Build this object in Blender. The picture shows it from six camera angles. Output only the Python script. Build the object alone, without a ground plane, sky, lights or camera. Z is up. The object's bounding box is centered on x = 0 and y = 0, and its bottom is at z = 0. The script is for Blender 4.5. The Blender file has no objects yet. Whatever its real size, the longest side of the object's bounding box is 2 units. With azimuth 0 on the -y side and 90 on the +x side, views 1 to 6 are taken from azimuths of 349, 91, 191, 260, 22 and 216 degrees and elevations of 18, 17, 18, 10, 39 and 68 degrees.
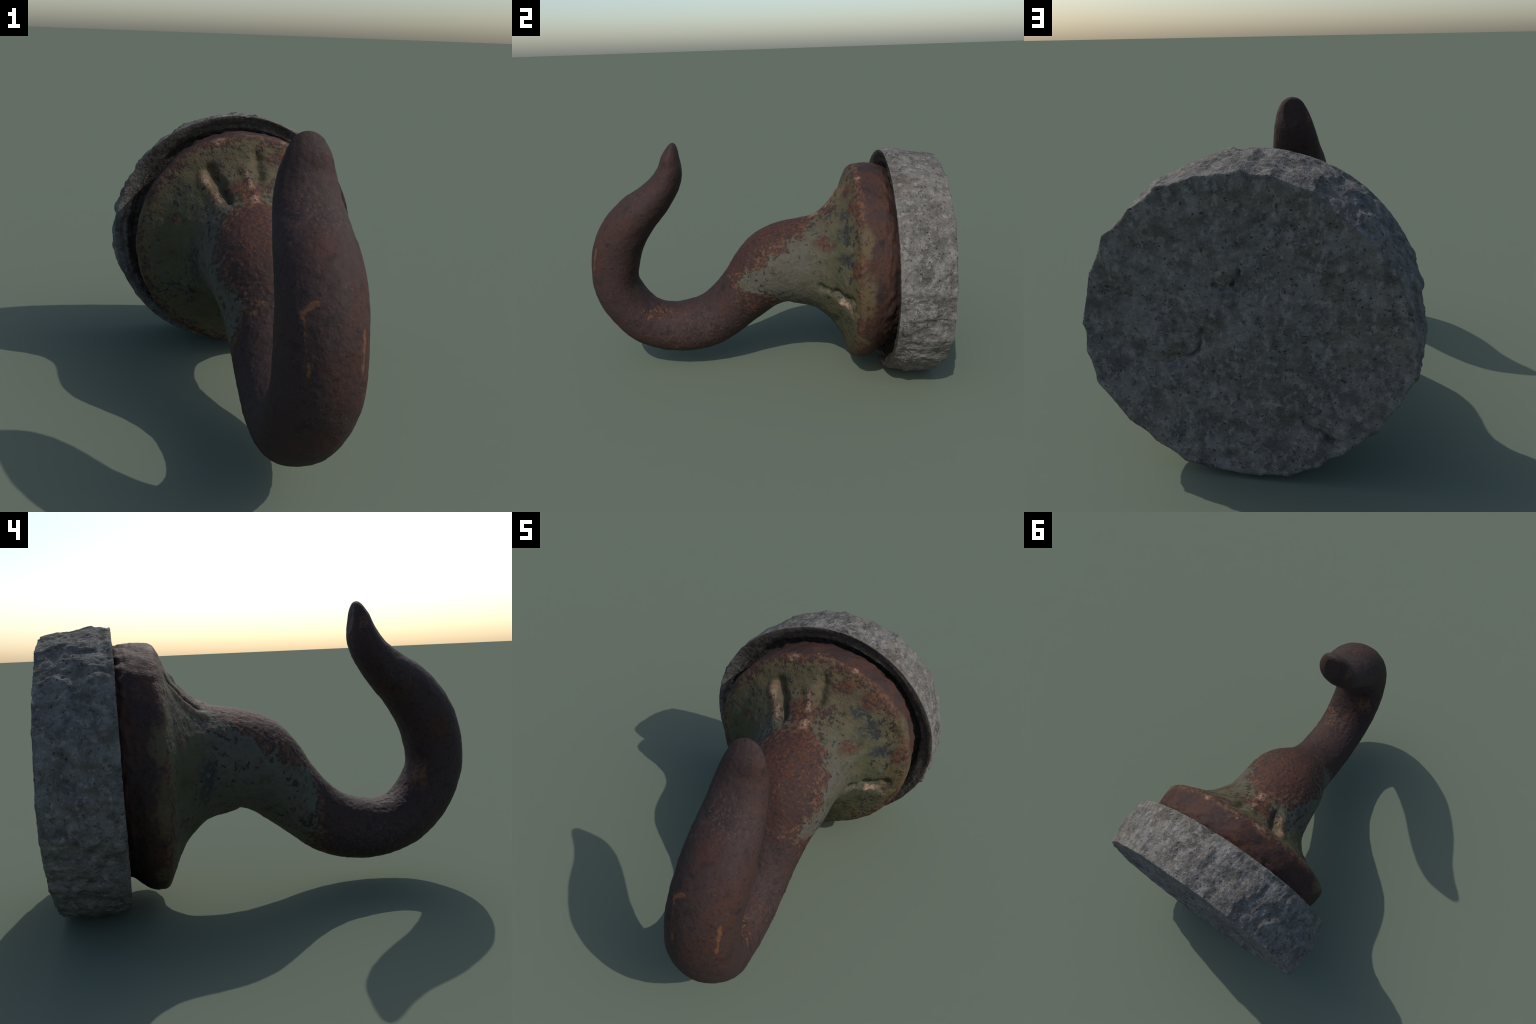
import bpy, math
import numpy as np
from mathutils import Vector

# ---------------------------------------------------------------- noise ----
class Perlin:
    """vectorised gradient noise, seeded"""
    def __init__(self, seed):
        r = np.random.RandomState(seed)
        self.p = r.permutation(256)
        g = r.normal(size=(256, 3))
        self.g = g / np.linalg.norm(g, axis=1)[:, None]

    def __call__(self, P):
        i = np.floor(P).astype(int)
        f = P - i
        u = f * f * f * (f * (f * 6 - 15) + 10)
        out = 0
        for dx in (0, 1):
            for dy in (0, 1):
                for dz in (0, 1):
                    h = self.p[(self.p[(self.p[(i[:, 0] + dx) & 255] + i[:, 1] + dy) & 255] + i[:, 2] + dz) & 255]
                    d = ((f - (dx, dy, dz)) * self.g[h]).sum(1)
                    w = ((u[:, 0] if dx else 1 - u[:, 0]) * (u[:, 1] if dy else 1 - u[:, 1]) * (u[:, 2] if dz else 1 - u[:, 2]))
                    out = out + d * w
        return out * 1.5


PN = [Perlin(s) for s in (3, 11, 29, 47)]


def fbm(P, scale, octaves=4, k=0, gain=0.5):
    v, a, s = 0, 1.0, scale
    for o in range(octaves):
        v = v + a * PN[(k + o) % 4](P * s + 7.3 * o)
        a *= gain
        s *= 2.03
    return v


def ridged(P, scale, k=0):
    return 1 - np.abs(fbm(P, scale, 3, k)) * 2


def smooth(a, b, x):
    t = np.clip((x - a) / (b - a), 0, 1)
    return t * t * (3 - 2 * t)


def catmull(C, n):
    """open Catmull-Rom through the rows of C, n samples evenly along it"""
    C = np.asarray(C, float)
    K = len(C)
    P = np.vstack([2 * C[0] - C[1], C, 2 * C[-1] - C[-2]])
    t = np.linspace(0, K - 1, 6000)
    i = np.clip(t.astype(int), 0, K - 2)
    f = (t - i)[:, None]
    p0, p1, p2, p3 = P[i], P[i + 1], P[i + 2], P[i + 3]
    return .5 * (2 * p1 + (p2 - p0) * f + (2 * p0 - 5 * p1 + 4 * p2 - p3) * f ** 2 + (3 * p1 - p0 - 3 * p2 + p3) * f ** 3)


def resample(Q, L, n):
    s = np.linspace(0, L[-1], n)
    return np.stack([np.interp(s, L, Q[:, k]) for k in range(Q.shape[1])], 1)


def vertex_normals(V, F):
    n = np.zeros_like(V)
    a, b, c, d = (V[F[:, k]] for k in range(4))
    fn = np.cross(c - a, d - b)
    for k in range(4):
        np.add.at(n, F[:, k], fn)
    return n / np.maximum(np.linalg.norm(n, axis=1), 1e-12)[:, None]


def grid_faces(R, N):
    j = np.arange(N)
    k = (j + 1) % N
    i = np.arange(R - 1)[:, None] * N
    return np.stack([i + j, i + k, i + N + k, i + N + j], -1).reshape(-1, 4)


def make_mesh(name, V, F, normals=None):
    m = bpy.data.meshes.new(name)
    used = np.unique(F)
    mp = np.full(len(V), -1)
    mp[used] = np.arange(len(used))
    V2, F2 = V[used], mp[F]
    m.vertices.add(len(V2))
    m.vertices.foreach_set('co', V2.ravel())
    m.loops.add(F2.size)
    m.loops.foreach_set('vertex_index', F2.ravel().astype(np.int32))
    m.polygons.add(len(F2))
    m.polygons.foreach_set('loop_start', np.arange(0, F2.size, 4, dtype=np.int32))
    m.update(calc_edges=True)
    m.validate()
    m.polygons.foreach_set('use_smooth', np.ones(len(m.polygons), bool))
    if normals is not None:
        m.normals_split_custom_set_from_vertices([tuple(x) for x in normals[used]])
    return m


# ============================================================ IRON CASTING ==
# spine stations of the hook: x, y, z, half height in the hook plane, half width
SPINE = [
    (.062, -.464, 1.360, .002, .003), (.062, -.467, 1.357, .012, .024), (.062, -.471, 1.347, .021, .046),
    (.061, -.478, 1.324, .034, .067), (.060, -.488, 1.282, .050, .088), (.057, -.501, 1.205, .070, .111), (.057, -.542, 1.122, .086, .128),
    (.057, -.619, 1.036, .104, .143), (.056, -.714, .950, .124, .154), (.052, -.796, .848, .136, .159),
    (.044, -.851, .714, .138, .162), (.038, -.864, .548, .130, .164), (.027, -.800, .400, .133, .163),
    (.021, -.700, .300, .135, .160), (.019, -.573, .258, .143, .158), (.019, -.440, .263, .153, .159),
    (.019, -.297, .308, .155, .163), (.022, -.166, .412, .159, .177), (.026, -.050, .528, .186, .206),
    (.027, .025, .597, .219, .238), (.025, .100, .640, .240, .250), (.023, .190, .650, .248, .253),
    (.022, .280, .650, .264, .268), (.021, .345, .648, .299, .300), (.019, .405, .645, .356, .352),
    (.018, .458, .642, .438, .430), (.016, .482, .641, .496, .484), (.015, .499, .641, .532, .520),
    (.014, .511, .642, .551, .539), (.014, .530, .642, .562, .550), (.017, .575, .642, .566, .547),
    (.018, .630, .642, .566, .545), (.016, .672, .642, .561, .544), (.016, .700, .640, .545, .530),
    (.022, .735, .640, .530, .515), (.022, .750, .640, .480, .470)]
Q = catmull(SPINE, 0)
seg = np.sqrt((np.diff(Q[:, :3], axis=0) ** 2).sum(1) + (np.diff(Q[:, 3:], axis=0) ** 2).sum(1) * .5)
L = np.concatenate([[0], np.cumsum(seg)])
RN, AN = 760, 240
ST = resample(Q, L, RN)
C = ST[:, :3]
T = np.gradient(C, axis=0)
T /= np.linalg.norm(T, axis=1)[:, None]
wy = smooth(.10, .20, C[:, 1])[:, None]
wy = np.where((np.arange(RN) > RN * .4)[:, None], wy, 0)
T = T * (1 - wy) + np.array([0, 1, 0]) * wy
ker = np.exp(-(np.arange(-40, 41) / 16.) ** 2)
ker /= ker.sum()
T = np.stack([np.convolve(np.pad(T[:, k], 40, mode='edge'), ker, mode='valid') for k in range(3)], 1)
T /= np.linalg.norm(T, axis=1)[:, None]
X = np.array([1, 0, 0]) - T * T[:, :1]
X /= np.linalg.norm(X, axis=1)[:, None]
NN = np.cross(X, T)
ang = np.linspace(0, 2 * np.pi, AN, endpoint=False)
ca, sa = np.cos(ang), np.sin(ang)
# the section is fuller on the inner side of the bend
u_ = np.arange(RN) / RN
full = smooth(.16, .26, u_) * (1 - smooth(.52, .60, u_))
pw = 1 - .10 * full[:, None] * smooth(-.1, .3, sa)[None]
CA = np.sign(ca)[None] * np.abs(ca)[None] ** pw
SA = np.sign(sa)[None] * np.abs(sa)[None] ** pw
V = (C[:, None] + X[:, None] * CA[:, :, None] * ST[:, 4][:, None, None]
     + NN[:, None] * SA[:, :, None] * ST[:, 3][:, None, None]).reshape(-1, 3)
F = grid_faces(RN, AN)

yy = np.repeat(C[:, 1], AN)
late = np.repeat(np.arange(RN) > RN * .4, AN)
# lower rear edge of the flange is eaten away
dz = (V[:, 2] - .64) / .57
bev = smooth(.56, .69, V[:, 1]) * late * smooth(.35, -.95, dz)
cen = np.array([.022, 0, .64])
rad = V - cen
rad[:, 1] = 0
V = V - rad * (bev * .12)[:, None]

V[:, 1] += .020 * (V[:, 0] - .02) * smooth(.30, .45, V[:, 1]) * late
# soften the rings where the neck bends
G = V.reshape(RN, AN, 3)
k2 = np.exp(-(np.arange(-40, 41) / 14.) ** 2)
k2 /= k2.sum()
Gs = np.apply_along_axis(lambda c: np.convolve(np.pad(c, 40, mode='edge'), k2, mode='valid'), 0, G)
wb = (smooth(-.25, -.08, C[:, 1]) * (1 - smooth(.2, .32, C[:, 1])) * (np.arange(RN) > RN * .4))[:, None, None]
V = (G * (1 - wb) + Gs * wb).reshape(-1, 3)
# worn oval face on the inner side of the point
tipz = smooth(1.175, 1.20, V[:, 2])
lim = -.434 - .020 * (V[:, 2] - 1.225) / .105 - .005 * np.exp(-((V[:, 2] - 1.265) / .05) ** 2 - ((V[:, 0] - .058) / .06) ** 2)
V[:, 1] = np.where((V[:, 1] > lim) & (V[:, 1] < -.3), V[:, 1] * (1 - tipz) + lim * tipz, V[:, 1])

Nn = vertex_normals(V, F)
if (Nn[AN * 300:AN * 300 + 20] * (V[AN * 300:AN * 300 + 20] - C[300])).sum() < 0:
    F = F[:, ::-1]
    Nn = -Nn


def seg_dist(P, a, b):
    a, b = np.array(a), np.array(b)
    ab = b - a
    t = np.clip(((P - a) @ ab) / max(ab @ ab, 1e-9), 0, 1)
    return np.linalg.norm(P - (a + t[:, None] * ab), axis=1)


# casting flaws and scars on the bell: (from, to, width, height); negative = furrow
SCARS = [
    ((-.170, .466, 1.045), (-.100, .345, .915), .024, -.034),   # long gash
    ((-.212, .455, 1.000), (-.135, .315, .885), .030, .014),    # its raised lip
    ((.064, .478, 1.112), (.072, .415, 1.010), .022, -.022),    # second gash
    ((.004, .440, 1.050), (.036, .300, .920), .026, .010),
    ((.140, .470, 1.080), (.110, .400, .985), .030, .006),
    ((.300, .322, .584), (.375, .412, .560), .018, -.016),      # undercut scar on the right
    ((.375, .412, .556), (.475, .474, .545), .022, -.040),
    ((.400, .432, .520), (.450, .465, .490), .024, -.016),
    ((.330, .345, .545), (.455, .470, .455), .030, .010),
    ((.455, .484, .874), (.440, .470, .840), .034, -.016),      # pit under the rim
    ((.285, .318, .750), (.385, .425, .782), .026, .008),       # low rib
    ((-.372, .438, .595), (-.345, .425, .600), .045, -.016),    # dents on the left
    ((-.225, .411, .385), (-.205, .390, .380), .045, -.018),
    ((-.300, .440, .470), (-.330, .440, .500), .050, .008),
    ((.330, .440, .400), (.250, .410, .350), .040, -.012),
]
disp = (fbm(V, 4.0, 3, 0) * .0035 + fbm(V, 14, 3, 1) * .0020 + fbm(V, 48, 3, 2) * .0007 * (1 + 1.5 * late))
# the bell is rougher than the hook, the bed edge of the flange is crusty
bell = late * smooth(.25, .42, V[:, 1])
disp = disp + bell * fbm(V, 10, 3, 2) * .004
crust = late * smooth(.60, .68, V[:, 1])
disp = disp + crust * (fbm(V, 22, 3, 3) * .010 - .004)
# coarse flaking inside the bend of the hook
bend = np.exp(-(((V - np.array([.02, -.62, .42])) / np.array([.2, .17, .12])) ** 2).sum(1))
disp = disp + bend * fbm(V, 35, 2, 1) * .003
warp = np.stack([fbm(V, 16, 2, k) for k in (0, 1, 2)], 1) * .010
for a, b, w, h in SCARS:
    d = seg_dist(V + warp, a, b) / w
    disp = disp + h * np.exp(-d ** 2)
V = V + Nn * disp[:, None]
Nn = vertex_normals(V, F)

root = bpy.data.objects.new('wall_hook', None)
root['label'] = 'rusty cast iron hook on a round stone plug'
root['category'] = 'wall hook'
bpy.context.scene.collection.objects.link(root)

fc_ring = (np.arange(RN - 1)[:, None] + np.zeros(AN, int)).ravel()
ring_y = C[:-1, 1][fc_ring]
is_late = fc_ring > RN * .4
flange_sel = is_late & (ring_y > .484)
neck_sel = is_late & (ring_y > -.12) & ~flange_sel
hook_sel = ~(flange_sel | neck_sel)


def add(name, mesh, parent, mat):
    o = bpy.data.objects.new(name, mesh)
    o.parent = parent
    mesh.materials.append(mat)
    bpy.context.scene.collection.objects.link(o)
    return o



class Shader:
    """small helper to write node masks as expressions"""
    def __init__(self, name):
        self.m = bpy.data.materials.new(name)
        self.m.use_nodes = True
        self.t = self.m.node_tree
        self.bsdf = self.t.nodes['Principled BSDF']
        self.P = self.t.nodes.new('ShaderNodeTexCoord').outputs['Object']
        sp = self.t.nodes.new('ShaderNodeSeparateXYZ')
        self.link(self.P, sp.inputs[0])
        self.x, self.y, self.z = sp.outputs

    def link(self, a, b):
        if isinstance(a, (int, float)):
            b.default_value = a
        elif isinstance(a, tuple):
            b.default_value = a if len(a) == len(b.default_value) else (*a, 1)
        else:
            self.t.links.new(a, b)

    def op(self, o, a, b=0.0, c=0.0):
        n = self.t.nodes.new('ShaderNodeMath')
        n.operation = o
        for v, s in zip((a, b, c), n.inputs):
            self.link(v, s)
        return n.outputs[0]

    def add(self, a, b): return self.op('ADD', a, b)
    def sub(self, a, b): return self.op('SUBTRACT', a, b)
    def mul(self, a, b): return self.op('MULTIPLY', a, b)
    def mad(self, a, b, c): return self.op('MULTIPLY_ADD', a, b, c)
    def mn(self, a, b): return self.op('MINIMUM', a, b)
    def mx(self, a, b): return self.op('MAXIMUM', a, b)
    def inv(self, a): return self.op('SUBTRACT', 1.0, a)

    def vec(self, o, a, b=(0, 0, 0)):
        n = self.t.nodes.new('ShaderNodeVectorMath')
        n.operation = o
        self.link(a, n.inputs[0])
        if o == 'SCALE':
            self.link(b, n.inputs['Scale'])
        else:
            self.link(b, n.inputs[1])
        return n.outputs['Value'] if o in ('DOT_PRODUCT', 'LENGTH', 'DISTANCE') else n.outputs[0]

    def noise(self, scale, detail=4, rough=.55, P=None, color=False, dist=0.0, off=(0, 0, 0), stretch=None):
        P = P or self.P
        if stretch:
            P = self.vec('MULTIPLY', P, stretch)
        P = self.vec('ADD', P, off) if any(off) else P
        n = self.t.nodes.new('ShaderNodeTexNoise')
        self.link(P, n.inputs['Vector'])
        n.inputs['Scale'].default_value = scale
        n.inputs['Detail'].default_value = detail
        n.inputs['Roughness'].default_value = rough
        n.inputs['Distortion'].default_value = dist
        return n.outputs['Color' if color else 'Fac']

    def step(self, v, a, b):
        n = self.t.nodes.new('ShaderNodeMapRange')
        n.interpolation_type = 'SMOOTHSTEP'
        self.link(v, n.inputs[0])
        n.inputs[1].default_value, n.inputs[2].default_value = (a, b) if a < b else (b, a)
        n.inputs[3].default_value, n.inputs[4].default_value = (0, 1) if a < b else (1, 0)
        return n.outputs[0]

    def mix(self, f, a, b):
        n = self.t.nodes.new('ShaderNodeMix')
        n.data_type = 'RGBA'
        self.link(f, n.inputs[0])
        self.link(a, n.inputs[6])
        self.link(b, n.inputs[7])
        return n.outputs[2]

    def warp(self, scale, amount, detail=3):
        c = self.vec('SUBTRACT', self.noise(scale, detail, color=True), (.5, .5, .5))
        return self.vec('ADD', self.P, self.vec('SCALE', c, amount))

    def blob(self, P, c, r, soft=.4):
        d = self.vec('LENGTH', self.vec('DIVIDE', self.vec('SUBTRACT', P, c), r))
        return self.step(d, 1 + soft, 1 - soft)

    def streak(self, P, a, b, w, soft=.5):
        a, b = Vector(a), Vector(b)
        ab = b - a
        pa = self.vec('SUBTRACT', P, tuple(a))
        t = self.op('DIVIDE', self.vec('DOT_PRODUCT', pa, tuple(ab)), ab.dot(ab))
        n = self.t.nodes.new('ShaderNodeClamp')
        self.link(t, n.inputs[0])
        d = self.vec('LENGTH', self.vec('SUBTRACT', pa, self.vec('SCALE', tuple(ab), n.outputs[0])))
        return self.step(d, w * (1 + soft), w * (1 - soft))

    def any(self, masks):
        r = masks[0]
        for q in masks[1:]:
            r = self.mx(r, q)
        return r

    def bump(self, h, dist, strength=1.0, normal=None):
        n = self.t.nodes.new('ShaderNodeBump')
        n.inputs['Strength'].default_value = strength
        self.link(dist, n.inputs['Distance'])
        self.link(h, n.inputs['Height'])
        if normal is not None:
            self.link(normal, n.inputs['Normal'])
        return n.outputs[0]


# ------------------------------------------------ rusted, painted iron ----
S = Shader('rusted_painted_iron')
big, mid, small, grain = S.noise(5, 4), S.noise(14, 5, off=(3, 1, 2)), S.noise(42, 5, .6), S.noise(110, 3, .6)
Pw = S.warp(11, .09, 4)
Pf = S.warp(38, .035, 3)
wn = S.sub(mid, .5)
# bare rust
RUST, RED, DARK, ORANGE = (.0365, .021, .0192), (.048, .021, .0152), (.015, .011, .011), (.125, .052, .021)
rust = S.mix(S.step(big, .50, .66), RUST, RED)
rust = S.mix(S.mul(S.step(small, .50, .70), .55), rust, RED)
rust = S.mix(S.mul(S.step(mid, .54, .72), .75), rust, DARK)
rust = S.mix(S.mul(S.step(S.y, .49, .52), S.mul(S.step(S.noise(8, 4, off=(2, 2, 7)), .42, .58), .7)), rust, (.062, .026, .016))
scuff = S.any([S.blob(Pw, (.03, -.66, 1.06), (.14, .10, .12), .7), S.blob(Pw, (.12, -.35, .25), (.12, .25, .16), .7), S.blob(Pw, (-.1, -.5, .2), (.12, .3, .14), .7)])
rust = S.mix(S.mul(scuff, S.mul(S.step(S.noise(65, 4, .65, off=(0, 3, 8)), .50, .62), .7)), rust, (.070, .050, .040))
rust = S.mix(S.mul(S.step(S.noise(64, 4, .65, off=(5, 5, 1)), .55, .66), .85), rust, DARK)
neck_m = S.mul(S.step(S.y, -.25, -.02), S.step(S.y, .60, .50))
fleck = S.step(S.mad(neck_m, .085, S.noise(72, 4, .65, off=(1, 7, 3))), .64, .72)
rust = S.mix(S.mul(fleck, .75), rust, ORANGE)
# reddish crust at the top of the neck
topred = S.mul(S.blob(Pw, (.03, .10, .86), (.17, .26, .16), .6), S.step(small, .38, .6))
rust = S.mix(S.mul(topred, .6), rust, (.085, .028, .013))
# orange weeps on the hook
weeps = S.any([
    S.streak(Pf, (-.046, -.915, .86), (-.027, -.984, .68), .005), S.streak(Pf, (-.046, -.915, .865), (.0, -.915, .895), .009),
    S.streak(Pf, (.163, -.93, .79), (.158, -.945, .74), .010), S.streak(Pf, (.158, -.945, .74), (.153, -.958, .66), .006),
    S.mul(S.blob(Pw, (.08, -.58, .388), (.045, .05, .05)), S.step(small, .46, .60)),
    S.mul(S.blob(Pw, (.13, -.66, .38), (.05, .08, .05)), S.step(small, .55, .66)),
    S.mul(S.blob(Pw, (-.064, -.74, .527), (.07, .05, .08)), S.step(small, .40, .6)),
    S.mul(S.blob(Pw, (-.036, -.472, 1.26), (.02, .03, .05)), S.step(small, .45, .6)),
    S.mul(S.blob(Pw, (.19, -.05, .50), (.08, .14, .05)), S.step(S.noise(60, 4, .65), .55, .64))])
rust = S.mix(S.mul(weeps, .75), rust, (.135, .058, .022))

# where old paint survives: sides of the neck and the bell face
lean = S.mad(S.y, .68, S.sub(.70, S.z))                     # top of the neck is worn bare
f1 = S.mx(lean, S.mul(S.sub(S.y, .385), .8))
f2 = S.add(S.mad(S.x, -.2, .165), S.y)
low = S.mul(S.mul(S.step(S.x, .02, .14), S.step(S.z, .56, .50)), .20)
f2 = S.sub(f2, low)
f3 = S.sub(S.mad(S.x, .02, .500), S.y)
f4 = S.sub(S.mn(f1, f2), 0)
field_noise = (S.add(S.mul(wn, .20), S.add(S.mul(S.sub(small, .5), .20), S.mul(S.sub(grain, .5), .06))))
field = S.mn(S.add(f4, field_noise), S.add(f3, S.mul(field_noise, .45)))
paint = S.step(field, -.006, .006)
edge = S.mul(S.step(field, -.05, -.002), S.step(field, .02, .0))
rust = S.mix(S.mul(edge, S.mul(S.step(small, .42, .60), .75)), rust, (.135, .066, .034))

GREY, GREEN, OLIVE, OCHRE = (.078, .073, .056), (.064, .062, .032), (.080, .064, .035), (.090, .066, .030)
pc = S.mix(S.step(S.add(S.y, S.mul(wn, .35)), .24, .40), GREY, GREEN)
pc = S.mix(S.step(S.add(S.z, S.mul(wn, .5)), .86, 1.02), pc, OLIVE)
pc = S.mix(S.mul(S.step(big, .48, .62), .5), pc, GREY)
pc = S.mix(S.mul(S.step(S.noise(22, 5, .7, off=(6, 1, 1)), .50, .64), .55), pc, (.075, .050, .027))
pc = S.mix(S.mul(S.step(S.noise(20, 4, .6, off=(9, 2, 4)), .52, .68), .6), pc, (.040, .043, .024))
pc = S.mix(S.mul(S.step(S.add(S.y, S.mul(wn, .2)), .44, .49), S.step(small, .4, .6)), pc, OCHRE)
# chips down to black scale, and bigger bare patches
chip = S.step(S.add(S.noise(32, 4, .68, off=(2, 9, 9)), S.mul(S.sub(big, .5), .5)), .61, .64)
pc = S.mix(S.mul(chip, .9), pc, (.019, .020, .020))
patch = S.any([S.blob(Pw, (.42, .455, .770), (.06, .09, .035)), S.blob(Pw, (.35, .43, .90), (.045, .07, .05)),
               S.blob(Pw, (.28, .45, .99), (.05, .07, .03)), S.blob(Pw, (-.25, .33, .62), (.04, .05, .10))])
pc = S.mix(S.mul(patch, S.step(small, .40, .48)), pc, (.028, .030, .030))
bare = S.any([S.blob(Pw, (.275, .357, .825), (.06, .07, .045)), S.blob(Pw, (.334, .490, 1.05), (.07, .06, .05)),
              S.blob(Pw, (.18, .474, 1.09), (.06, .06, .04)), S.blob(Pw, (-.33, .44, .80), (.05, .05, .03)),
              S.blob(Pw, (.50, .50, .74), (.03, .05, .06)), S.blob(Pw, (-.02, .375, .96), (.09, .05, .05))])
bare = S.mul(bare, S.step(mid, .36, .46))
paint = S.mul(paint, S.inv(bare))
rust = S.mix(S.mul(bare, S.mul(S.step(small, .42, .60), .6)), rust, (.120, .046, .018))
col = S.mix(paint, rust, pc)
# ochre remnants on the flange rim
ochre = S.any([S.blob(Pw, (.52, .548, .90), (.08, .042, .085)), S.blob(Pw, (.57, .55, .60), (.07, .044, .13)),
               S.blob(Pw, (.50, .55, .30), (.08, .03, .06)), S.blob(Pw, (-.50, .53, .80), (.06, .03, .10)),
               S.blob(Pw, (-.52, .53, .55), (.05, .03, .12)), S.blob(Pw, (-.36, .53, .24), (.08, .03, .06))])
ochre = S.mul(ochre, S.step(S.noise(30, 4, .65, off=(1, 1, 6)), .60, .55))
col = S.mix(S.mul(ochre, .9), col, S.mix(S.step(mid, .45, .6), OCHRE, OLIVE))
# raw pale metal in the scars
pale = S.any([S.streak(Pw, (-.208, .457, 1.0), (-.140, .325, .890), .026), S.streak(Pw, (.004, .436, 1.045), (.03, .37, .965), .012),
              S.streak(Pw, (.03, .32, .93), (.028, .29, .918), .022),
              S.streak(Pf, (.385, .425, .530), (.425, .450, .518), .020), S.streak(Pf, (.425, .45, .515), (.47, .478, .475), .016),
              S.streak(Pf, (.305, .33, .572), (.33, .36, .562), .009),
              S.blob(Pf, (-.12, .52, 1.172), (.03, .03, .02)), S.blob(Pf, (.206, .533, 1.167), (.018, .02, .016)),
              S.streak(Pf, (.0, .55, 1.20), (.05, .56, 1.20), .008)])
pale = S.mul(pale, S.step(S.noise(55, 4, .65, off=(4, 4, 0)), .42, .54))
hole = S.streak(Pf, (.385, .425, .530), (.440, .458, .508), .022)
col = S.mix(S.mul(pale, .8), col, S.mix(S.step(mid, .42, .6), (.26, .165, .110), (.150, .080, .042)))
col = S.mix(S.mul(hole, S.mul(S.step(small, .36, .46), .9)), col, (.42, .27, .19))
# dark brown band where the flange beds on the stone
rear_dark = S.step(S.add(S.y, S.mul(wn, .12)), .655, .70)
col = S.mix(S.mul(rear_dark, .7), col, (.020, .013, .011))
S.link(col, S.bsdf.inputs['Base Color'])
S.link(S.add(.62, S.mul(small, .25)), S.bsdf.inputs['Roughness'])
S.bsdf.inputs['Specular IOR Level'].default_value = .25
h = S.add(S.add(S.mul(grain, .35), small), S.mul(paint, .35))
S.link(S.bump(S.sub(h, S.mul(chip, S.mul(paint, .5))), S.mad(neck_m, .004, .0045), .8), S.bsdf.inputs['Normal'])
iron = S.m

# ------------------------------------------------------------- stone ------
S = Shader('rough_grey_stone')
big, mid, small, grain = S.noise(4, 4), S.noise(13, 5, .6, off=(3, 1, 2)), S.noise(38, 5, .65), S.noise(120, 3, .6)
c = S.mix(S.step(mid, .34, .66), (.098, .092, .083), (.185, .174, .157))
c = S.mix(S.mul(S.step(big, .5, .68), .5), c, (.145, .125, .106))
c = S.mix(S.mul(S.step(small, .52, .70), .6), c, (.29, .275, .25))
c = S.mix(S.mul(S.step(S.noise(30, 4, .6, off=(8, 3, 1)), .52, .68), .6), c, (.055, .052, .048))
c = S.mix(S.mul(S.step(S.noise(9, 4, .6, off=(1, 8, 3)), .54, .66), .45), c, (.115, .092, .070))
c = S.mix(S.mul(S.step(S.noise(24, 4, .65, off=(5, 0, 5), stretch=(1.3, 1, .8)), .54, .66), .55), c, (.27, .255, .24))
pores = S.step(S.noise(85, 2, .5, off=(6, 6, 2)), .66, .72)
c = S.mix(S.mul(pores, .8), c, (.030, .028, .026))
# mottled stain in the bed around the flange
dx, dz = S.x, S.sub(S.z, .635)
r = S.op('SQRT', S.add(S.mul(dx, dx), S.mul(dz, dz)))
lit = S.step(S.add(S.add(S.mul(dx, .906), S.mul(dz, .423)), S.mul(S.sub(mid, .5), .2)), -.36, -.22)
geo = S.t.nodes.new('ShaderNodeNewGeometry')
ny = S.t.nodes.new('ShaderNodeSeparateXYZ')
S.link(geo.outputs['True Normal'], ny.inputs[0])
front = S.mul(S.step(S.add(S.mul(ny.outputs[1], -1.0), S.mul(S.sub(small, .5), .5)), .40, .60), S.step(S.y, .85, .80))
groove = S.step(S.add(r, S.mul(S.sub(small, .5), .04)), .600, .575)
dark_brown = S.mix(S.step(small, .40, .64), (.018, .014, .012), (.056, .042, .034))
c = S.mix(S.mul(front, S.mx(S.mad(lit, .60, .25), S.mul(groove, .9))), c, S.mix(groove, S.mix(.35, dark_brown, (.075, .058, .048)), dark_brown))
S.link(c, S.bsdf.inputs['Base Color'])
S.bsdf.inputs['Roughness'].default_value = .92
S.bsdf.inputs['Specular IOR Level'].default_value = .15
h = S.sub(S.add(S.mul(small, 1.0), S.mul(grain, .5)), S.mul(pores, .6))
S.link(S.bump(h, .015, .9), S.bsdf.inputs['Normal'])
stone = S.m

for nm, sel in (('hook', hook_sel), ('neck', neck_sel), ('flange', flange_sel)):
    add(nm, make_mesh(nm, V, F[sel], Nn), root, iron)

# =============================================================== STONE DISC ==
SC = np.array([0.0, 0.0, .635])
# outline radii by angle (degrees, 0 = +x, 90 = up), front rim and back edge
FRONT = [(0, .662), (15, .655), (30, .644), (45, .640), (60, .642), (75, .646), (90, .648), (105, .646), (120, .650), (135, .650), (150, .652), (165, .653), (180, .650), (195, .646),
         (210, .638), (225, .636), (240, .630), (255, .632), (270, .630), (285, .634), (300, .632), (315, .640), (330, .650), (345, .660)]
BACK = [(0, .652), (20, .636), (34, .642), (48, .625), (60, .632), (74, .61), (90, .612), (100, .61), (115, .60), (126, .580), (143, .600), (155, .612),
        (168, .622), (180, .640), (192, .655), (204, .632), (216, .628), (233, .615), (244, .622), (256, .640), (270, .626), (295, .648), (308, .640), (320, .650), (338, .668), (350, .664)]


def polar(tab, a, scallop=0):
    th = np.radians([t[0] for t in tab])
    r = np.array([t[1] for t in tab])
    th = np.concatenate([th - 2 * np.pi, th, th + 2 * np.pi])
    r = np.tile(r, 3)
    v = np.interp(a, th, r)
    if scallop:   # chisel bites between the cusps
        i = np.searchsorted(th, a, side='right') - 1
        t = (a - th[i]) / (th[i + 1] - th[i])
        v = v - scallop * 4 * t * (1 - t)
    return v


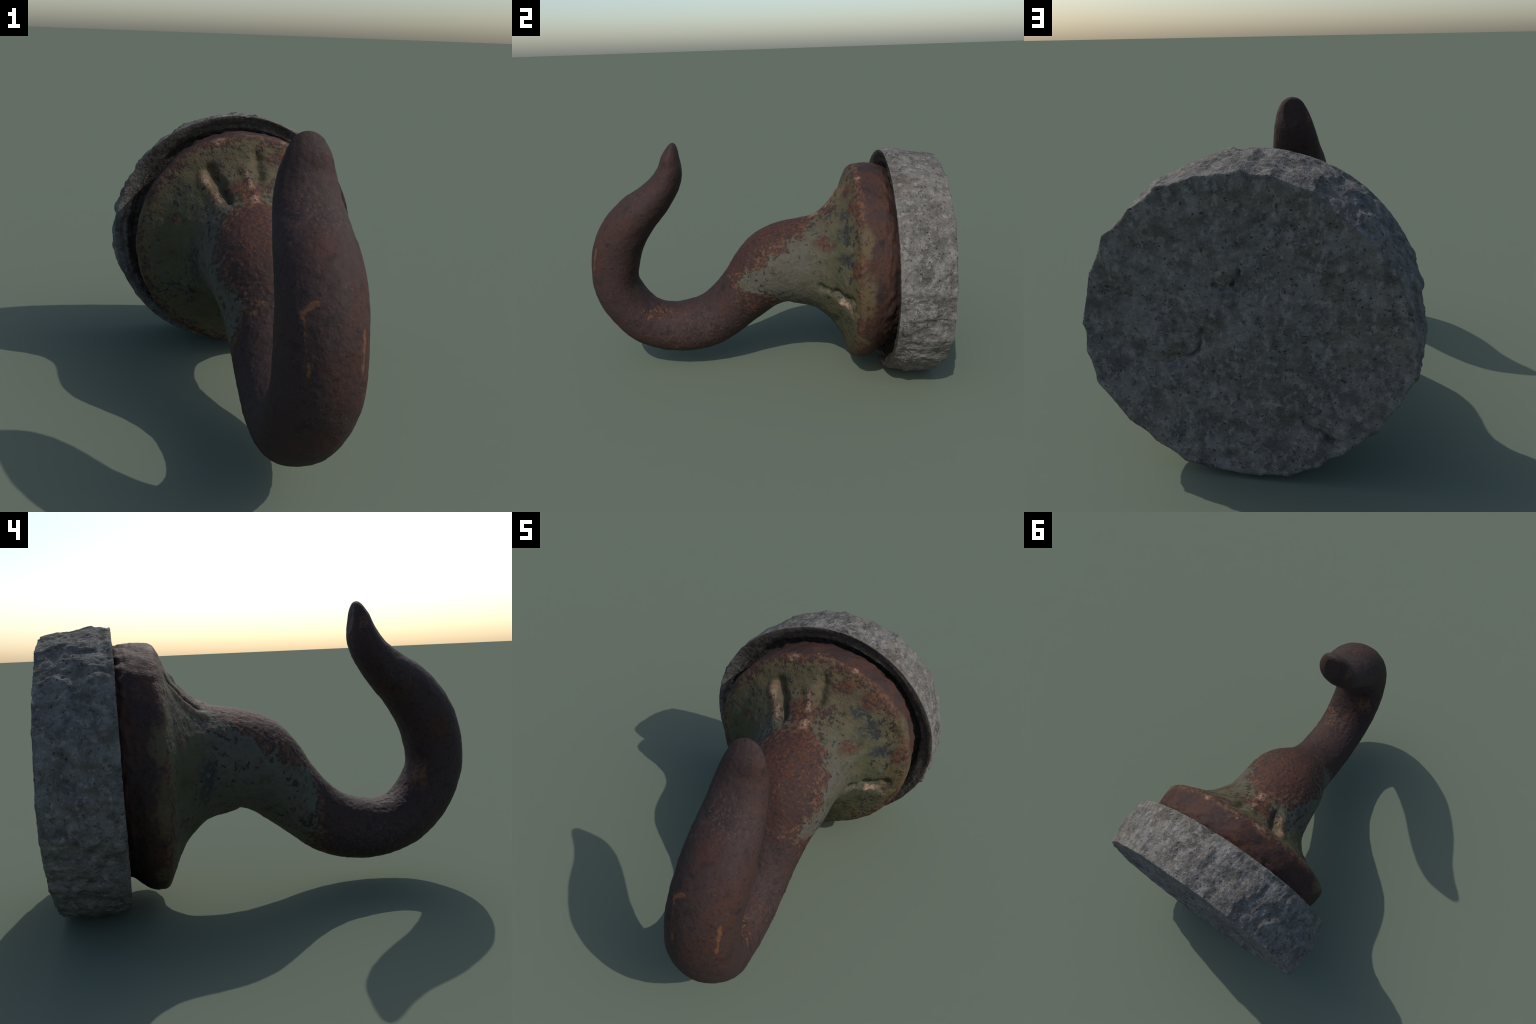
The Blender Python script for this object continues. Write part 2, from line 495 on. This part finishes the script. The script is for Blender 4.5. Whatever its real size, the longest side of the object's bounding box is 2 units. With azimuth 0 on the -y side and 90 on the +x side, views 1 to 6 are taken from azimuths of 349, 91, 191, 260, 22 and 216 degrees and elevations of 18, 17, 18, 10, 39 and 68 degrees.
SN = 720
sa_ = np.linspace(0, 2 * np.pi, SN, endpoint=False)
rf, rb = polar(FRONT, sa_) - .008 + .004 * np.sin(sa_), polar(BACK, sa_, .012) - .004 + .006 * np.sin(sa_)
# profile rings: (fraction along radius or depth, kind)
rings = []
YF, YB = .686, .985
# the bed around the flange is hollowed out, least at the lower left
RECESS = .040 - .016 * np.clip(np.cos(sa_ - math.radians(205)), 0, 1)
for u in np.linspace(.55, .99, 36):
    rec = .016 * smooth(.985, .90, u) + RECESS * smooth(.91, .855, u)
    rings.append(np.stack([rf * u * np.cos(sa_), YF + rec, rf * u * np.sin(sa_)], 1))
for u in np.linspace(0, 1, 64):
    r = rf * (1 - u) + rb * u + .012 * math.sin(math.pi * u)
    rings.append(np.stack([r * np.cos(sa_), np.full(SN, YF + (YB - YF) * u), r * np.sin(sa_)], 1))
for u in np.linspace(.985, .0, 110):
    rings.append(np.stack([rb * u * np.cos(sa_), np.full(SN, YB - .019 * smooth(1.0, .7, u)), rb * u * np.sin(sa_)], 1))
SV = np.concatenate(rings) + SC
SV[:, 1] += .024 * SV[:, 0] * smooth(.93, .72, SV[:, 1])
SF = grid_faces(len(rings), SN)
Sn = vertex_normals(SV, SF)
ctr = SV - np.array([0, .84, .635])
if (Sn * ctr).sum() < 0:
    SF = SF[:, ::-1]
    Sn = -Sn
k = np.arange(len(SV)) // SN
side = smooth(36, 42, k) * (1 - smooth(96, 102, k))
backm = smooth(98, 108, k)
sq = SV * np.array([1, .8, 1])
amp_side = fbm(sq, 5.5, 3, 0) * .012 + fbm(sq, 17, 4, 1) * .011
amp_back = fbm(SV, 2.2, 3, 2) * .014 + fbm(SV, 9, 4, 1) * .010
fine = fbm(SV, 45, 2, 3) * .0022
rr = np.hypot(SV[:, 0], SV[:, 2] - .635)
th = np.arctan2(SV[:, 2] - .635, SV[:, 0])
bed = 1 - smooth(30, 37, k)
lay = fbm(np.stack([rr * 38, np.cos(th) * 1.6, np.sin(th) * 1.6], 1), 1.0, 3, 2)
fine = fine + bed * lay * .017 * smooth(.52, .60, rr)
CRACKS = [((.13, .96, .80), (.06, .96, .81)), ((.06, .96, .81), (.02, .96, .87)), ((-.20, .96, .26), (-.31, .96, .20)),
          ((-.31, .96, .20), (-.42, .96, .20)), ((.33, .96, .47), (.23, .96, .52)), ((.21, .96, .53), (.17, .96, .62))]
wv = SV + np.stack([fbm(SV, 14, 2, q) for q in (1, 2, 3)], 1) * .02
for a, b in CRACKS:
    d = seg_dist(wv * (1, 0, 1), (a[0], 0, a[2]), (b[0], 0, b[2]))
    fine = fine - backm * (.018 * np.exp(-(d / .009) ** 2) + .010 * np.exp(-(d / .05) ** 2))
# a chip out of the front lip at the top
nd = np.linalg.norm(SV - np.array([.052, .700, 1.277]), axis=1)
fine = fine - .014 * np.exp(-(nd / .022) ** 2)
amp_side = amp_side * (1 - .6 * smooth(78, 98, k))
SV = SV + Sn * (amp_side * side + amp_back * backm + fine)[:, None]
SV[:, 2] = np.maximum(SV[:, 2], .0005)
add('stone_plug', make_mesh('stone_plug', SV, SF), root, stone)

bpy.context.view_layer.update()
